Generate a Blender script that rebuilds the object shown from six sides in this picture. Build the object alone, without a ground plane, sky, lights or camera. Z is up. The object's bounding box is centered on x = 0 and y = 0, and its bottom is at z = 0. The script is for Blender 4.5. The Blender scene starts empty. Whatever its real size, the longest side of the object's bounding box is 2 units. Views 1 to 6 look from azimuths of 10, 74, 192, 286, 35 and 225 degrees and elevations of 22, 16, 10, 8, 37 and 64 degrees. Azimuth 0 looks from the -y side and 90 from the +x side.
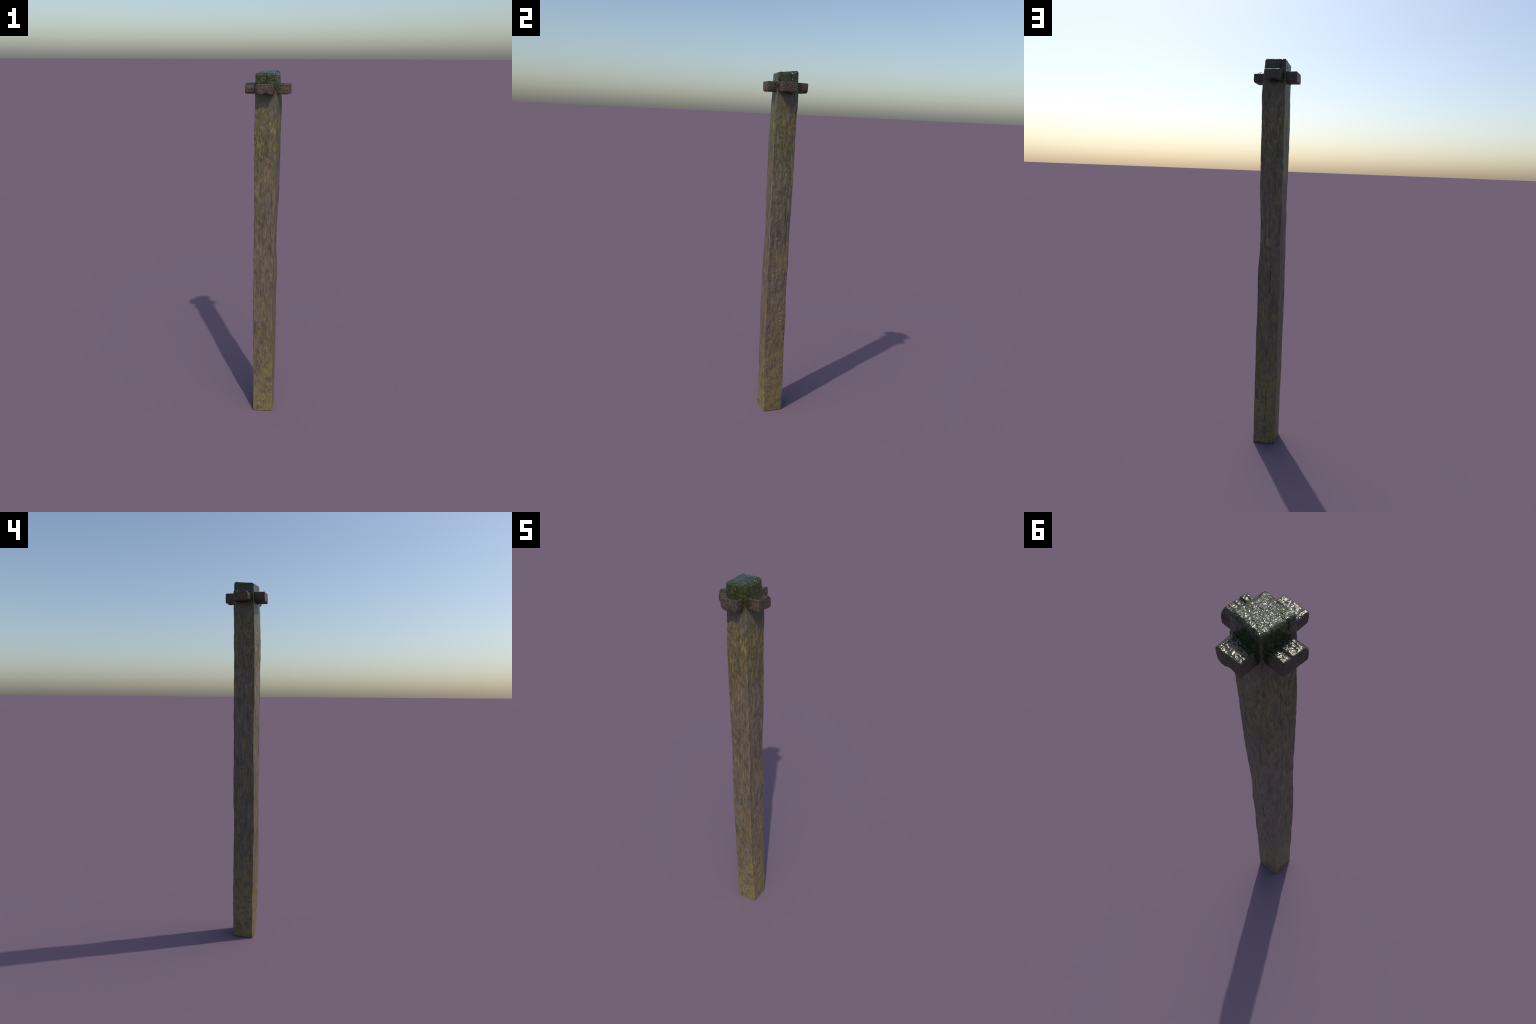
"""Weathered square oak post with two pairs of pegs driven through its mossy head."""
import bpy, math, random
import numpy as np
from mathutils import Vector, noise

random.seed(7)

# ---------------------------------------------------------------- post shape
# The four long edges of the hand-hewn beam, as control points every 8 cm from
# the ground (z = 0) to z = 1.92, then one more at the head (z = 1.98).  mm.
STEP = 0.08
EDGES = {
    "front_left": (
        [-63, -64, -64, -63, -64, -65, -64, -64, -64, -64, -64, -65, -64, -63, -62, -62, -60, -59, -60, -60, -60, -60, -58, -57, -57, -57],
        [-61, -61, -60, -59, -62, -64, -63, -63, -65, -65, -65, -65, -64, -62, -59, -58, -60, -63, -63, -63, -62, -61, -59, -57, -55, -54]),
    "front_right": (
        [50, 50, 49, 47, 47, 46, 46, 45, 43, 43, 42, 42, 44, 46, 47, 47, 47, 46, 47, 49, 49, 47, 47, 47, 48, 47],
        [-47, -51, -54, -58, -60, -62, -62, -62, -62, -62, -62, -62, -62, -62, -63, -63, -63, -63, -63, -63, -65, -66, -64, -61, -58, -57]),
    "back_right": (
        [47, 47, 48, 49, 50, 50, 50, 51, 51, 51, 51, 52, 52, 47, 45, 47, 51, 55, 57, 57, 58, 59, 60, 61, 56, 51],
        [65, 64, 63, 61, 59, 58, 56, 56, 56, 52, 50, 50, 52, 52, 51, 52, 52, 52, 52, 51, 50, 49, 50, 51, 50, 49]),
    "back_left": (
        [-68, -68, -68, -68, -67, -66, -64, -62, -61, -61, -61, -61, -60, -59, -58, -58, -58, -57, -57, -56, -55, -55, -55, -54, -53, -53],
        [53, 53, 54, 54, 54, 53, 52, 52, 51, 52, 54, 55, 55, 55, 55, 54, 55, 55, 55, 54, 54, 55, 56, 57, 56, 56]),
}
ORDER = ["front_left", "front_right", "back_right", "back_left"]
KNOT_Z = np.append(np.arange(25) * STEP, 1.98)
# height of the cut top at the four edges: it falls towards the front
TOP_Z = np.array([1.986, 1.990, 2.0005, 1.9995])
# worn rim of the top for the front, right, back and left side: (width, drop)
RIM = [(.011, .010), (.019, .018), (.010, .016), (.009, .009)]
# the arrises are rounded, so the sharp edges lie this far outside the worn ones
PROUD = 0.0016
# slight crown of the front, right, back and left face
CROWN = (.0008, .0010, .0020, .0004)


def smooth_curve(zk, vk, z):
    """Cubic Hermite curve through the control points (non-uniform Catmull-Rom)."""
    vk = np.asarray(vk, float)
    m = np.gradient(vk, zk)
    k = np.clip(np.searchsorted(zk, z, side="right") - 1, 0, len(zk) - 2)
    h = zk[k + 1] - zk[k]
    t = np.clip((z - zk[k]) / h, 0, 1)
    return ((2 * t**3 - 3 * t**2 + 1) * vk[k] + (t**3 - 2 * t**2 + t) * h * m[k]
            + (-2 * t**3 + 3 * t**2) * vk[k + 1] + (t**3 - t**2) * h * m[k + 1])


def fbm(x, y, z, octaves=3):
    return noise.fractal(Vector((x, y, z)), 0.9, 2.1, octaves)


def sstep(a, b, x):
    t = min(max((x - a) / (b - a), 0.0), 1.0)
    return t * t * (3 - 2 * t)


# Long drying cracks: face (0 front, 1 right, 2 back, 3 left), position across
# the face in m, from z, to z, half width, depth.
CRACKS = [
    (0, 0.002, 1.930, 1.999, .0016, .0045), (0, 0.000, 1.500, 1.700, .0013, .0028),
    (0, -0.012, 0.690, 0.975, .0013, .0026), (0, 0.018, 0.535, 0.770, .0012, .0026),
    (0, -0.030, 1.080, 1.330, .0012, .0022), (0, 0.036, 1.000, 1.420, .0012, .0022),
    (0, 0.012, 1.140, 1.300, .0011, .0018), (0, -0.024, 1.540, 1.650, .0011, .0020),
    (0, 0.004, 0.010, 0.120, .0011, .0020), (0, -0.042, 0.900, 1.120, .0012, .0020),
    (1, -0.040, 0.505, 0.590, .0015, .0034), (1, -0.028, 0.510, 0.570, .0012, .0022),
    (1, 0.030, 1.180, 1.340, .0013, .0024), (1, 0.004, 0.420, 0.480, .0012, .0020),
    (1, 0.010, 0.760, 0.830, .0012, .0022), (1, 0.020, 1.945, 1.999, .0014, .0030),
    (1, -0.010, 1.560, 1.660, .0011, .0018), (1, 0.042, 1.05, 1.26, .0012, .0020),
    (2, 0.008, 0.825, 1.005, .0018, .0042), (2, 0.012, 0.740, 0.790, .0018, .0036),
    (2, 0.004, 0.480, 0.560, .0014, .0028), (2, 0.004, 0.140, 0.320, .0018, .0040),
    (2, -0.020, 1.780, 1.870, .0014, .0026), (2, 0.020, 1.35, 1.47, .0012, .0022),
    (2, -0.006, 1.10, 1.30, .0012, .0022), (2, 0.030, 1.955, 1.999, .0014, .003),
    (3, 0.000, 1.20, 1.42, .0012, .0020), (3, -0.014, 0.20, 0.34, .0012, .0022),
    (3, 0.016, 0.62, 0.84, .0012, .0020), (3, -0.006, 1.56, 1.75, .0012, .0020),
    (3, -0.022, 1.950, 1.999, .0016, .0035), (3, 0.026, 1.955, 1.999, .0014, .003),
]
# Axe cuts and torn fibres: face, across, z, half length, slope, depth
GOUGES = [
    (0, -0.020, 1.662, .026, -.15, .0018), (0, -0.022, 0.617, .009, .15, .0030),
    (0, -0.014, 0.518, .012, .45, .0022), (0, 0.030, 0.300, .016, -.5, .0014),
    (0, 0.018, 1.410, .012, -.8, .0014), (0, 0.004, 1.080, .010, .9, .0018),
    (1, -0.022, 1.732, .020, 1.3, .0013), (1, -0.024, 1.690, .012, .9, .0010),
    (1, 0.012, 1.322, .040, .85, .0013), (1, -0.016, 0.897, .018, .55, .0030),
    (1, 0.016, 0.655, .034, .42, .0026), (1, 0.026, 0.606, .008, 1.1, .0035),
    (1, 0.020, 0.940, .016, .8, .0018), (1, -0.044, 0.470, .012, .3, .0030),
    (1, 0.030, 0.340, .018, .6, .0018), (1, -0.010, 0.150, .020, .7, .0018),
    (1, 0.000, 0.785, .020, .9, .0016), (1, 0.020, 1.480, .018, 1.1, .0016),
    (1, -0.020, 1.190, .022, .9, .0018), (1, -0.030, 1.020, .014, .7, .0018),
    (2, 0.000, 1.470, .030, .05, .0026), (2, 0.034, 1.560, .008, .8, .0026),
    (2, -0.020, 0.640, .012, .6, .0018), (2, 0.026, 0.760, .010, .8, .0024),
    (2, 0.010, 0.040, .012, .3, .0018), (3, -0.034, 0.952, .014, .3, .0024),
    (3, 0.030, 0.430, .012, .7, .0020), (3, 0.000, 1.660, .016, .6, .0016),
    (3, -0.010, 0.100, .012, .4, .0024), (3, 0.020, 1.290, .018, .8, .0016),
]
# Knots standing slightly proud, with a sunk ring: face, across, z, radius, height
KNOTS = [
    (0, 0.012, 1.578, .008, -.0028), (1, 0.029, 0.597, .007, .0022), (0, -0.020, 0.610, .008, .0016),
    (1, -0.062, 1.858, .007, .0045), (3, 0.034, 0.960, .010, .0014), (1, -0.010, 1.100, .010, .0014),
    (2, 0.022, 0.600, .010, .0014),
]


def relief(face, a, z, half):
    """Outward displacement of the hewn surface at distance a from a face's middle line."""
    s = 31.7 * face
    d = 0.0016 * fbm(a * 16 + s, z * 11, 1.3, 3)                  # hewn lumps
    d += 0.0004 * fbm(a * 60 + s, z * 26, 2.9, 3)                 # pitted weathering
    d += 0.0005 * fbm(a * 95 + s, z * 8.0, 4.1, 3)                # raised grain
    d += 0.0004 * fbm(a * 260 + s, z * 40, 7.7, 2)                # fibres
    if face == 1:                                                 # slanting adze marks
        d += 0.0007 * fbm(a * 42 + z * 30, z * 34 - a * 26, 9.2, 2)
    elif face == 2:
        d += 0.0008 * fbm(a * 30 + s, z * 40, 9.2, 2)
    for (f, c, z0, z1, w, dep) in CRACKS:
        if f == face and z0 - .004 < z < z1 + .004 and abs(a - c) < .016:
            cc = c + 0.0035 * fbm(s, z * 26, c * 90, 3)
            taper = sstep(z0 - .003, z0 + .03, z) * (1 - sstep(z1 - .03, z1 + .003, z)) if z1 < 1.99 else sstep(z0 - .002, z0 + .006, z)
            d -= (2.4 if f == 2 else 1.6) * dep * taper * (.55 + .9 * abs(fbm(s, z * 40, c * 50, 2))) * math.exp(-((a - cc) / (1.25 * w)) ** 2)
    for (f, c, zc, hl, sl, dep) in GOUGES:
        if f == face and abs(z - zc) < .08 and abs(a - c) < hl * 1.6:
            u = (a - c) / hl
            t = (z - zc) - sl * (a - c) - .006 * fbm(a * 60, zc * 50, 2.0, 3)
            fall = math.exp(-u * u * 1.6)
            d -= dep * .50 * fall * (math.exp(-(t / .0042) ** 2) if abs(t) < .014 else 0)
            if t > 0:                                            # torn lip above the cut
                d += dep * .30 * fall * math.exp(-((t - .009) / .008) ** 2)
    for (f, c, zc, r, hgt) in KNOTS:
        q = ((a - c) ** 2 + ((z - zc) * .8) ** 2) / (r * r)
        if f == face and q < 6:
            d += hgt * math.exp(-q * 1.6) - .0012 * math.exp(-((math.sqrt(q) - 1.25) / .28) ** 2)
    return d


def mesh_object(name, verts, faces, material, parent):
    me = bpy.data.meshes.new(name)
    me.from_pydata([tuple(v) for v in verts], [], faces)
    me.validate()
    me.polygons.foreach_set("use_smooth", [True] * len(me.polygons))
    me.materials.append(material)
    ob = bpy.data.objects.new(name, me)
    bpy.context.scene.collection.objects.link(ob)
    ob.parent = parent
    return ob


def ring_faces(start, n, rings):
    fs = []
    for r in range(rings - 1):
        b = start + r * n
        for i in range(n):
            j = (i + 1) % n
            fs.append((b + i, b + j, b + n + j, b + n + i))
    return fs


def build_post(material, parent):
    n_face, n_corner = 62, 8
    nz = 860
    zs = np.linspace(0, 1.985, nz)
    cx = np.array([smooth_curve(KNOT_Z, EDGES[o][0], zs) for o in ORDER]) / 1000
    cy = np.array([smooth_curve(KNOT_Z, EDGES[o][1], zs) for o in ORDER]) / 1000
    cx += PROUD * np.array([-1, 1, 1, -1])[:, None]
    cy += PROUD * np.array([-1, -1, 1, 1])[:, None]
    corners = np.stack([cx, cy], -1)                              # 4, nz, 2
    per = 4 * (n_face + n_corner)
    verts = np.zeros((nz, per, 3))
    for k in range(nz):
        z = zs[k]
        head = sstep(1.90, 1.985, z)
        P = corners[:, k]
        rad = []
        for c in range(4):
            chip = max(0.0, fbm(c * 9.1, z * 7.0, 3.3, 3))        # worn and chipped arrises
            rad.append(0.0040 + 0.005 * chip + 0.005 * head)
        i = 0
        for f in range(4):
            a, b = P[f], P[(f + 1) % 4]
            nxt = P[(f + 2) % 4]
            e = b - a
            L = np.linalg.norm(e)
            e = e / L
            nrm = np.array([e[1], -e[0]])
            r0, r1 = rad[f], rad[(f + 1) % 4]
            for q in range(n_face):
                t = q / (n_face - 1)
                s = r0 + (L - r0 - r1) * t
                pos = a + e * s
                lat = s - L / 2
                d = relief(f, lat, z, L / 2)
                d += CROWN[f] * (1 - (2 * t - 1) ** 2)
                if f == 1:                                        # swelling at the foot
                    d += 0.0028 * math.exp(-((z - .26) / .10) ** 2) * (1 - (2 * t - 1) ** 4)
                verts[k, i] = (*(pos + nrm * d), z)
                i += 1
            e2 = (nxt - b) / np.linalg.norm(nxt - b)
            n2 = np.array([e2[1], -e2[0]])
            d0 = relief(f, L / 2 - r1, z, L / 2) - .0000
            d1 = relief((f + 1) % 4, -np.linalg.norm(nxt - b) / 2 + r1, z, L / 2) - .0000
            p0 = b - e * r1 + nrm * d0
            p2 = b + e2 * r1 + n2 * d1
            pm = b + nrm * d0 + n2 * d1
            for q in range(n_corner):
                t = (q + 1) / (n_corner + 1)
                pos = (1 - t) ** 2 * p0 + 2 * t * (1 - t) * pm + t * t * p2
                verts[k, i] = (*pos, z)
                i += 1
    # shear the head so that the sides end just under the sloping cut
    A = np.array([[EDGES[o][0][-1] / 1000, EDGES[o][1][-1] / 1000, 1] for o in ORDER])
    plane = np.linalg.lstsq(A, TOP_Z, rcond=None)[0]

    def top(x, y):
        return plane[0] * x + plane[1] * y + plane[2]

    last = verts[-1].copy()
    # rim width and drop for every point round the outline, blended at the corners
    rim = np.repeat(np.array(RIM), n_face + n_corner, axis=0)
    for _ in range(40):
        rim = (np.roll(rim, 1, 0) + 2 * rim + np.roll(rim, -1, 0)) / 4
    wob = np.array([1 + .35 * fbm(p[0] * 40, p[1] * 40, 6.6, 2) for p in last])
    rim = rim * wob[:, None]
    for k in range(nz):
        z = zs[k]
        if z > 1.9:
            f = (z - 1.9) / (1.985 - 1.9)
            tz = top(verts[k, :, 0], verts[k, :, 1]) - rim[:, 1]
            verts[k, :, 2] = 1.9 + f * (tz - 1.9)
    last = verts[-1].copy()
    rings = [verts.reshape(-1, 3)]
    # rounded rim and rough end grain of the cut top
    ctr = last.mean(0)
    n_rim, n_cap = 9, 40
    cap_rings = 0
    rim_ring = None
    for q in range(1, n_cap):
        ring = np.zeros_like(last)
        for i in range(per):
            to_c = ctr[:2] - last[i, :2]
            R = np.linalg.norm(to_c)
            if q <= n_rim:
                ang = q / n_rim * math.pi / 2
                g = rim[i, 0] * (1 - math.cos(ang)) / R * 1.2
                drop = rim[i, 1] * (1 - math.sin(ang))
                w = (q / n_rim) ** 2
                x, y = last[i, :2] + to_c * g
            else:
                g = (q - n_rim) / (n_cap - n_rim)
                x, y = rim_ring[i, :2] + (ctr[:2] - rim_ring[i, :2]) * g
                drop, w = 0, 1
            h = 0.0012 * fbm(x * 45, y * 45, 5.5, 3) + 0.0006 * fbm(x * 150, y * 110, 2.5, 3)
            ring[i] = (x, y, min(top(x, y) - drop + h * w, 1.9999))
        if q == n_rim:
            rim_ring = ring.copy()
        rings.append(ring)
        cap_rings += 1
    V = np.concatenate(rings)
    total = nz + cap_rings
    F = ring_faces(0, per, total)
    V = np.vstack([V, [[ctr[0], ctr[1], top(ctr[0], ctr[1])]], [[0, 0, 0]]])
    tip, base = len(V) - 2, len(V) - 1
    lastb = (total - 1) * per
    F += [(lastb + i, lastb + (i + 1) % per, tip) for i in range(per)]
    F += [((i + 1) % per, i, base) for i in range(per)]
    ob = mesh_object("post", V, F, material[0], parent)
    ob.data.materials.append(material[1])
    block = n_face + n_corner
    slot = np.zeros(len(F), dtype=np.int32)
    for k in range(nz - 1):
        if zs[k] < 1.87:
            for f in range(4):
                half_w = 2 if f == 0 else 1
                mid = f * block + n_face + n_corner // 2 - 1
                slot[k * per + mid - half_w:k * per + mid + half_w + 1] = 1
    ob.data.polygons.foreach_set("material_index", slot)
    return ob


# ---------------------------------------------------------------- pegs
# Cross-sections (across, up) in mm, seen from the outer end, counter-clockwise.
SECTION_NOTCHED = [(-40, 22), (-41, 8), (-39, -12), (-34, -19), (-24, -23.5), (-14, -24), (-2, -18.5), (5, -17.5),
                   (14, -20.5), (26, -24), (36, -25), (39, -20), (40, -2), (40, 20), (37, 23.5), (18, 22.5), (0, 23), (-20, 22.5), (-37, 24)]
SECTION_GROOVED = [(-41, 20), (-42, 4), (-42, -18), (-40, -23.5), (-22, -24.5), (0, -24), (22, -24.5), (38, -23), (42, -16),
                   (42.5, 2), (40, 13), (31, 22.5), (24, 23.5), (8, 22.5), (-10, 22.5), (-14, 18.5), (-16, 18), (-19, 23), (-37, 24)]


def build_peg_mesh(section, seed, slant):
    """A riven stub: section lofted outwards along +x, rounded and rough at the end."""
    P = np.array(section, float) / 1000 * [1.02, 1.075]
    n = 150
    closed = np.vstack([P, P[:1]])
    seg = np.linalg.norm(np.diff(closed, axis=0), axis=1)
    acc = np.concatenate([[0], np.cumsum(seg)])
    t = np.linspace(0, acc[-1], n, endpoint=False)
    O = np.stack([np.interp(t, acc, closed[:, 0]), np.interp(t, acc, closed[:, 1])], -1)
    for _ in range(2):                                            # ease the arrises
        O = (np.roll(O, 1, 0) + 2 * O + np.roll(O, -1, 0)) / 4
    T = np.roll(O, -1, 0) - np.roll(O, 1, 0)
    T /= np.linalg.norm(T, axis=1)[:, None]
    N = np.stack([T[:, 1], -T[:, 0]], -1)
    length, rnd = 0.085, 0.0045
    rings = []
    steps = 40
    for k in range(steps):
        x = (length - rnd) * k / (steps - 1)
        ring = []
        for i in range(n):
            a, h = O[i]
            d = 0.0010 * fbm(a * 30 + seed, h * 30, x * 14, 3) + 0.0004 * fbm(a * 190 + seed, h * 190, x * 20, 2)
            if h > .018:
                d += 0.0009 * fbm(a * 150 + seed, 3.0, x * 9, 2)
            ring.append((x, a + N[i, 0] * d, h + N[i, 1] * d))
        rings.append(ring)
    base = np.array(rings[-1])
    caps = 18
    for q in range(1, caps):
        inset = rnd * (1 - math.cos(q / 5 * math.pi / 2)) if q <= 5 else rnd + (0.024 - rnd) * (q - 5) / (caps - 5)
        f = 1 - inset / 0.024
        up = math.sqrt(max(0, rnd**2 - max(0, rnd - inset) ** 2)) if inset < rnd else rnd
        ring = []
        for i in range(n):
            a = base[i, 1] - N[i, 0] * min(inset, rnd)
            h = base[i, 2] - N[i, 1] * min(inset, rnd)
            if inset > rnd:
                g = 1 - (inset - rnd) / (0.024 - rnd)
                a, h = a * g, h * g - .001 * (1 - g)
            rough = 0.0010 * fbm(a * 38 + seed, h * 38, 8.0, 3) + 0.0003 * fbm(a * 160 + seed, h * 160, 2.0, 2)
            ring.append((length - rnd + up + rough * sstep(0, rnd, inset), a, h))
        rings.append(ring)
    V = np.array(rings).reshape(-1, 3)
    F = ring_faces(0, n, len(rings))
    V = np.vstack([V, [[length, 0, -.001]]])
    V[:, 0] *= 1 + slant * V[:, 1] / length                       # sawn off at a slight angle
    b = (len(rings) - 1) * n
    F += [(b + i, b + (i + 1) % n, len(V) - 1) for i in range(n)]
    # the section is listed seen from outside with "across" running to the right
    me = bpy.data.meshes.new("peg")
    me.from_pydata([tuple(v) for v in V], [], F)
    me.validate()
    me.polygons.foreach_set("use_smooth", [True] * len(me.polygons))
    return me


# ---------------------------------------------------------------- materials
class Nodes:
    def __init__(self, name):
        self.mat = bpy.data.materials.new(name)
        self.mat.use_nodes = True
        self.t = self.mat.node_tree
        self.t.nodes.clear()
        self.out = self.new("ShaderNodeOutputMaterial")
        self.bsdf = self.new("ShaderNodeBsdfPrincipled")
        self.link(self.bsdf.outputs[0], self.out.inputs[0])
        self.co = self.new("ShaderNodeTexCoord").outputs["Object"]

    def new(self, kind, **kw):
        n = self.t.nodes.new(kind)
        for k, v in kw.items():
            setattr(n, k, v)
        return n

    def link(self, a, b):
        self.t.links.new(a, b)

    def put(self, sock, v):
        if hasattr(v, "is_output"):
            self.link(v, sock)
        else:
            sock.default_value = v

    def mapped(self, scale, loc=(0, 0, 0), rot=(0, 0, 0)):
        m = self.new("ShaderNodeMapping")
        m.inputs["Scale"].default_value = scale
        m.inputs["Location"].default_value = loc
        m.inputs["Rotation"].default_value = rot
        self.link(self.co, m.inputs[0])
        return m.outputs[0]

    def noise(self, scale, loc=(0, 0, 0), detail=4, rough=.55, distortion=0.0, rot=(0, 0, 0)):
        n = self.new("ShaderNodeTexNoise")
        n.inputs["Scale"].default_value = 1.0
        n.inputs["Detail"].default_value = detail
        n.inputs["Roughness"].default_value = rough
        n.inputs["Distortion"].default_value = distortion
        self.link(self.mapped(scale, loc, rot), n.inputs["Vector"])
        return n.outputs["Fac"]

    def ramp(self, fac, stops, mode="LINEAR"):
        r = self.new("ShaderNodeValToRGB")
        r.color_ramp.interpolation = mode
        els = r.color_ramp.elements
        while len(els) > 1:
            els.remove(els[-1])
        for i, (p, c) in enumerate(stops):
            e = els[0] if i == 0 else els.new(p)
            e.position = p
            e.color = (c, c, c, 1) if not isinstance(c, tuple) else (*c, 1)
        self.link(fac, r.inputs[0])
        return r.outputs[0]

    def math(self, op, a, b=0.0, clamp=False):
        m = self.new("ShaderNodeMath", operation=op, use_clamp=clamp)
        self.put(m.inputs[0], a)
        self.put(m.inputs[1], b)
        return m.outputs[0]

    def mix(self, fac, a, b, blend="MIX"):
        m = self.new("ShaderNodeMix", data_type="RGBA", blend_type=blend)
        self.put(m.inputs[0], fac)
        self.put(m.inputs[6], a if hasattr(a, "is_output") else (*a, 1))
        self.put(m.inputs[7], b if hasattr(b, "is_output") else (*b, 1))
        return m.outputs[2]

    def xyz(self, vec):
        s = self.new("ShaderNodeSeparateXYZ")
        self.link(vec, s.inputs[0])
        return s.outputs

    def bump(self, height, strength, dist, normal=None):
        b = self.new("ShaderNodeBump")
        b.inputs["Strength"].default_value = strength
        b.inputs["Distance"].default_value = dist
        self.link(height, b.inputs["Height"])
        if normal is not None:
            self.link(normal, b.inputs["Normal"])
        return b.outputs[0]


def post_material(worn=False):
    m = Nodes("rubbed_oak_arris" if worn else "weathered_mossy_oak")
    z = m.xyz(m.co)[2]
    # grey-brown wood, streaked and mottled along the grain
    grain = m.noise((120, 120, 16), detail=6, rough=.66)
    mottle = m.noise((70, 70, 32), loc=(2, 6, 1), detail=6, rough=.70)
    tone = m.math("ADD", m.math("MULTIPLY", grain, .5), m.math("MULTIPLY", mottle, .5))
    wood = m.ramp(tone, [(.35, (.040, .031, .021)), (.44, (.094, .073, .049)), (.54, (.154, .121, .083)), (.65, (.240, .192, .134))])
    cloud = m.noise((22, 22, 9), loc=(3, 1, 2), detail=5, rough=.6)
    wood = m.mix(m.ramp(cloud, [(.42, 0.0), (.60, .5)]), wood, m.mix(.55, wood, (.118, .104, .088)))
    tint = m.noise((26, 26, 9), loc=(8, 2, 5), detail=5, rough=.6)
    wood = m.mix(m.ramp(tint, [(.50, 0.0), (.66, .6)]), wood, m.mix(.65, wood, (.190, .125, .048)))
    # orange heartwood where the surface has worn, mostly as thin streaks
    streak = m.noise((95, 95, 12), loc=(1, 7, 3), detail=5, rough=.6)
    place = m.noise((14, 14, 5), loc=(9, 9, 1), detail=3)
    fac = m.math("MULTIPLY", m.ramp(streak, [(.50, 0.0), (.64, 1.0)]), m.ramp(place, [(.50, 0.0), (.64, .75)]))
    wood = m.mix(fac, wood, (.290, .170, .060))
    if worn:                                                      # rubbed edges show fresh wood
        run = m.noise((60, 60, 13), loc=(4, 4, 8), detail=5, rough=.6)
        wood = m.mix(m.ramp(run, [(.42, .0), (.56, .70)]), wood, (.290, .170, .078))
    # dark spots and stains
    spot = m.noise((60, 60, 32), loc=(2, 8, 4), detail=5, rough=.65)
    wood = m.mix(m.ramp(spot, [(.57, 0.0), (.70, .65)]), wood, (.042, .035, .025))
    stain = m.noise((48, 48, 6), loc=(6, 12, 4), detail=6, rough=.62)
    wood = m.mix(m.ramp(stain, [(.53, 0.0), (.64, .62)]), wood, (.062, .052, .042))
    # lichen: olive crust at the foot, with bare grey islands, and again below the head
    edge = m.noise((26, 26, 20), loc=(5, 5, 5), detail=5, rough=.6, distortion=.3)
    lift = m.math("MULTIPLY", m.math("SUBTRACT", edge, .5), 1.1)
    zz = m.math("ADD", z, lift)
    foot = m.ramp(m.math("DIVIDE", zz, 2.0), [(.04, .95), (.12, .72), (.20, .42), (.30, .29), (.42, .21), (.62, .22), (.70, .27), (.76, .30), (.82, .50), (.895, .56), (.915, .25), (.93, .0)])
    fleck = m.noise((90, 90, 36), loc=(6, 3, 9), detail=6, rough=.68)
    patch = m.noise((34, 34, 26), loc=(9, 4, 2), detail=5, rough=.6)
    both = m.math("ADD", m.math("MULTIPLY", fleck, .42), m.math("MULTIPLY", patch, .38))
    cover = m.ramp(m.math("ADD", m.math("MULTIPLY", foot, .60), both), [(.56, 0.0), (.74, .85)])
    island = m.ramp(m.noise((26, 26, 38), loc=(11, 2, 7), detail=5, rough=.6), [(.47, 1.0), (.56, .10)])
    low = m.ramp(m.math("DIVIDE", z, 2.0), [(.17, 1.0), (.24, 0.0)])
    cover = m.math("MULTIPLY", cover, m.mix(low, (1, 1, 1), island))
    lichen = m.ramp(m.noise((130, 130, 45), loc=(1, 2, 3), detail=4), [(.34, (.072, .056, .017)), (.55, (.175, .134, .042)), (.70, (.275, .208, .078))])
    crust = m.mix(.5, lichen, (.255, .205, .068))
    lichen = m.mix(low, lichen, crust)
    wood = m.mix(cover, wood, lichen)
    # green algae running down the cracks of the upper third
    algae = m.noise((80, 80, 24), loc=(7, 1, 6), detail=6, rough=.68)
    upper = m.ramp(m.math("DIVIDE", zz, 2.0), [(.60, 0.0), (.72, .09), (.84, .16), (.93, .14)])
    green = m.ramp(m.math("ADD", algae, upper), [(.60, 0.0), (.72, .70)])
    wood = m.mix(green, wood, (.046, .052, .017))
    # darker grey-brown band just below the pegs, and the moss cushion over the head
    rag = m.math("MULTIPLY", m.math("SUBTRACT", m.noise((70, 70, 16), loc=(3, 3, 3), detail=5, rough=.65), .5), .10)
    zr = m.math("ADD", z, rag)
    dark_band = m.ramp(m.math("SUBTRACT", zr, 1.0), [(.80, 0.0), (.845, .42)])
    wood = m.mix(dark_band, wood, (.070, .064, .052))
    head = m.ramp(m.math("SUBTRACT", zr, 1.0), [(.872, 0.0), (.908, .92)])
    moss = m.ramp(m.noise((75, 75, 34), loc=(4, 9, 2), detail=6, rough=.68),
                  [(.30, (.007, .010, .003)), (.46, (.020, .029, .006)), (.60, (.038, .050, .011)), (.74, (.085, .088, .040))])
    col = m.mix(head, wood, moss)
    m.link(col, m.bsdf.inputs["Base Color"])
    fine = m.noise((240, 240, 40), detail=5, rough=.7)
    pit = m.noise((210, 210, 160), loc=(2, 2, 2), detail=4, rough=.62)
    nrm = m.bump(tone, .35, .004)
    nrm = m.bump(fine, .30, .002, nrm)
    bead = m.noise((150, 150, 110), loc=(5, 2, 2), detail=1.2, rough=.5)
    wet = m.bump(bead, .9, .0045)
    nrm = m.bump(pit, .16, .002, nrm)
    lerp = m.new("ShaderNodeMix", data_type="VECTOR")
    m.link(head, lerp.inputs[0])
    m.link(nrm, lerp.inputs[4])
    m.link(wet, lerp.inputs[5])
    unit = m.new("ShaderNodeVectorMath", operation="NORMALIZE")
    m.link(lerp.outputs[1], unit.inputs[0])
    m.link(unit.outputs[0], m.bsdf.inputs["Normal"])
    rough = m.ramp(head, [(.0, .50), (.9, .17)])
    m.link(rough, m.bsdf.inputs["Roughness"])
    return m.mat


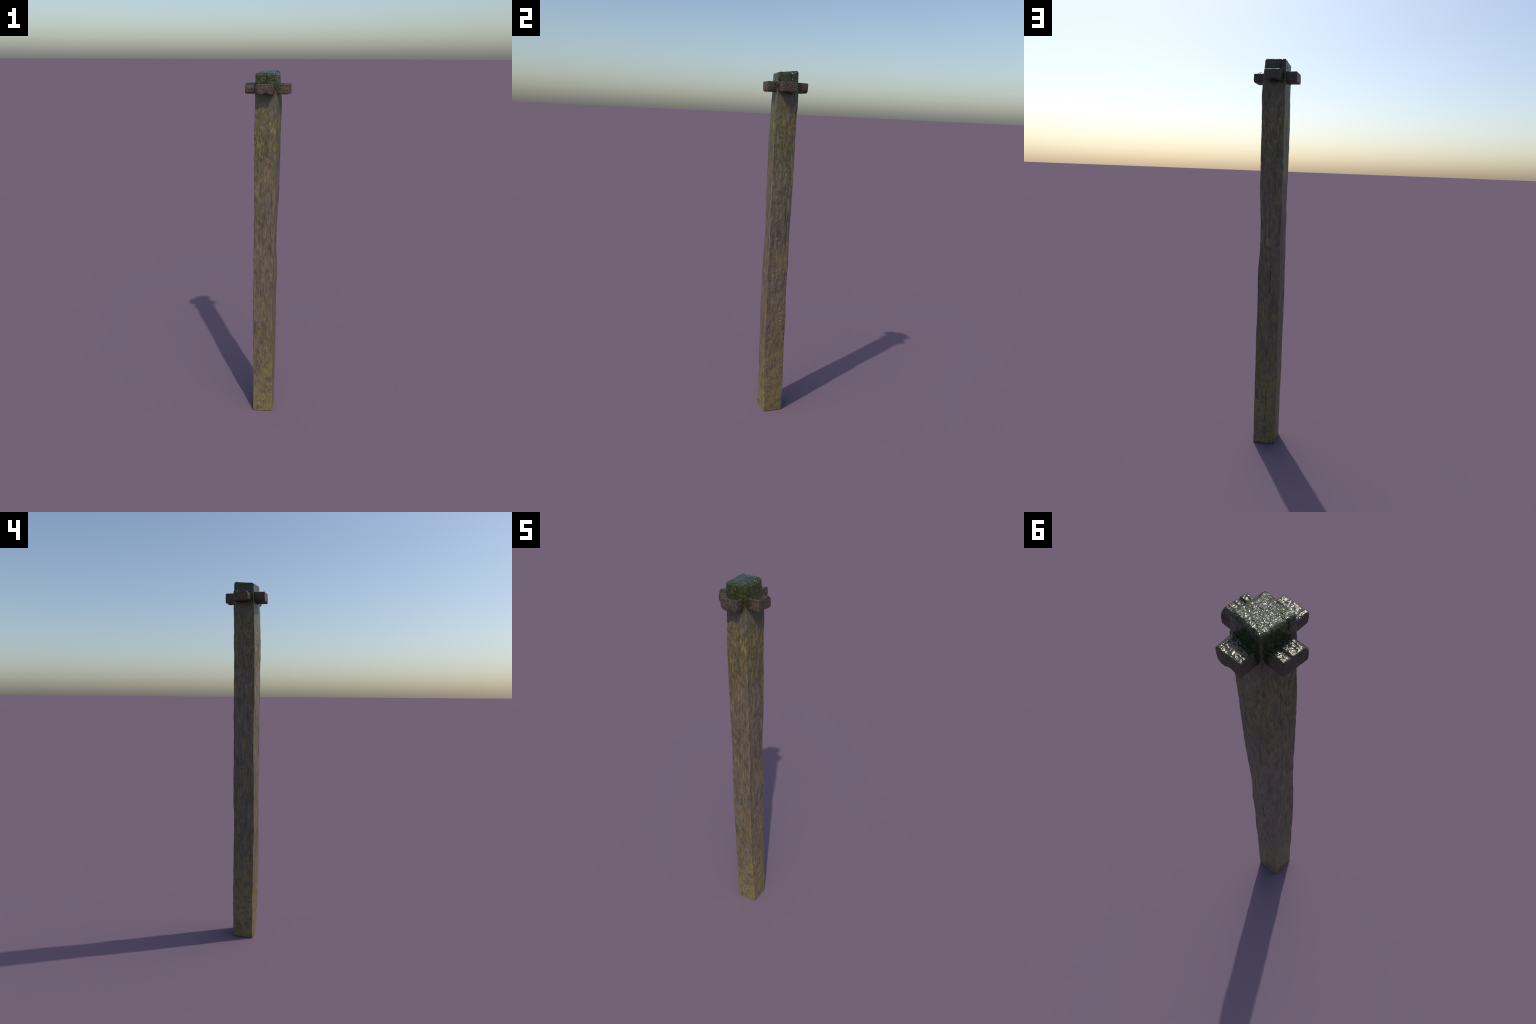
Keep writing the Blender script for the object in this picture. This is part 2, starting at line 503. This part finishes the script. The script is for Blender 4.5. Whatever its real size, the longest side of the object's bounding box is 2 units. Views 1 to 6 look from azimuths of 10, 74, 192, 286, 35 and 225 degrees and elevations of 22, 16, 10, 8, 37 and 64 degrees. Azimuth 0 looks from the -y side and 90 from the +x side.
def peg_material():
    m = Nodes("damp_brown_peg_oak")
    rnd = m.new("ShaderNodeObjectInfo").outputs["Random"]
    off = m.new("ShaderNodeVectorMath", operation="ADD")
    comb = m.new("ShaderNodeCombineXYZ")
    m.link(m.math("MULTIPLY", rnd, 9.0), comb.inputs[1])
    raw = m.co
    m.link(raw, off.inputs[0])
    m.link(comb.outputs[0], off.inputs[1])
    pos = m.xyz(raw)
    m.co = off.outputs[0]
    grain = m.noise((50, 120, 120), detail=6, rough=.64)
    wood = m.ramp(grain, [(.30, (.026, .017, .011)), (.44, (.053, .033, .020)), (.56, (.090, .055, .032)), (.70, (.145, .090, .052))])
    blot = m.noise((60, 45, 45), loc=(3, 1, 2), detail=5, rough=.6)
    wood = m.mix(m.ramp(blot, [(.46, 0.0), (.60, .70)]), wood, (.040, .034, .024))
    spot = m.noise((120, 120, 120), loc=(1, 5, 2), detail=3)
    wood = m.mix(m.ramp(spot, [(.60, 0.0), (.70, .65)]), wood, (.030, .022, .016))
    # moss that creeps out from the post and lies on the upper side
    rag = m.math("SUBTRACT", m.noise((65, 65, 65), loc=(6, 6, 6), detail=5, rough=.65), .5)
    near = m.ramp(m.math("ADD", pos[0], m.math("MULTIPLY", rag, .10)), [(.030, .85), (.052, 0.0)])
    geo = m.new("ShaderNodeNewGeometry")
    up = m.xyz(geo.outputs["Normal"])[2]
    lying = m.ramp(m.math("ADD", up, m.math("MULTIPLY", rag, .9)), [(.50, 0.0), (.80, .85)])
    cover = m.math("MAXIMUM", near, lying)
    moss = m.ramp(m.noise((110, 110, 110), loc=(4, 9, 2), detail=5, rough=.65), [(.32, (.008, .010, .005)), (.52, (.024, .026, .010)), (.72, (.075, .058, .030))])
    m.link(m.mix(cover, wood, moss), m.bsdf.inputs["Base Color"])
    fine = m.noise((60, 260, 260), detail=5, rough=.7)
    pit = m.noise((170, 190, 190), loc=(2, 2, 2), detail=4, rough=.6)
    nrm = m.bump(fine, .18, .0025)
    bead = m.noise((130, 150, 150), loc=(5, 2, 2), detail=1.2, rough=.5)
    nrm = m.bump(bead, .55, .0045, nrm)
    m.link(nrm, m.bsdf.inputs["Normal"])
    m.link(m.ramp(cover, [(.0, .48), (.8, .18)]), m.bsdf.inputs["Roughness"])
    return m.mat


# ---------------------------------------------------------------- assembly
root = bpy.data.objects.new("wooden_post", None)
bpy.context.scene.collection.objects.link(root)
root["label"] = "weathered square wooden post with four stub pegs and mossy head"
root["category"] = "wooden post"

build_post((post_material(), post_material(worn=True)), root)
peg_mat = peg_material()
notched = build_peg_mesh(SECTION_NOTCHED, 3.0, -.055)
grooved = build_peg_mesh(SECTION_GROOVED, 11.0, .060)
for me in (notched, grooved):
    me.materials.append(peg_mat)

# mesh, outer end (x, y), direction outwards in degrees, height, width factor
PEGS = [
    (notched, (-0.003, -0.1112), -90, 1.9168, 1.00),
    (notched, (-0.001, 0.1114), 90, 1.9168, .985),
    (grooved, (0.1092, -0.011), 0, 1.9170, 1.00),
    (grooved, (-0.1098, 0.001), 180, 1.9165, .97),
]
for me, (x, y), deg, z, w in PEGS:
    ob = bpy.data.objects.new("peg", me)
    bpy.context.scene.collection.objects.link(ob)
    ob.parent = root
    a = math.radians(deg)
    ob.location = (x - math.cos(a) * .085, y - math.sin(a) * .085, z)
    ob.rotation_euler = (0, 0, a)
    ob.scale = (1, w, 1)
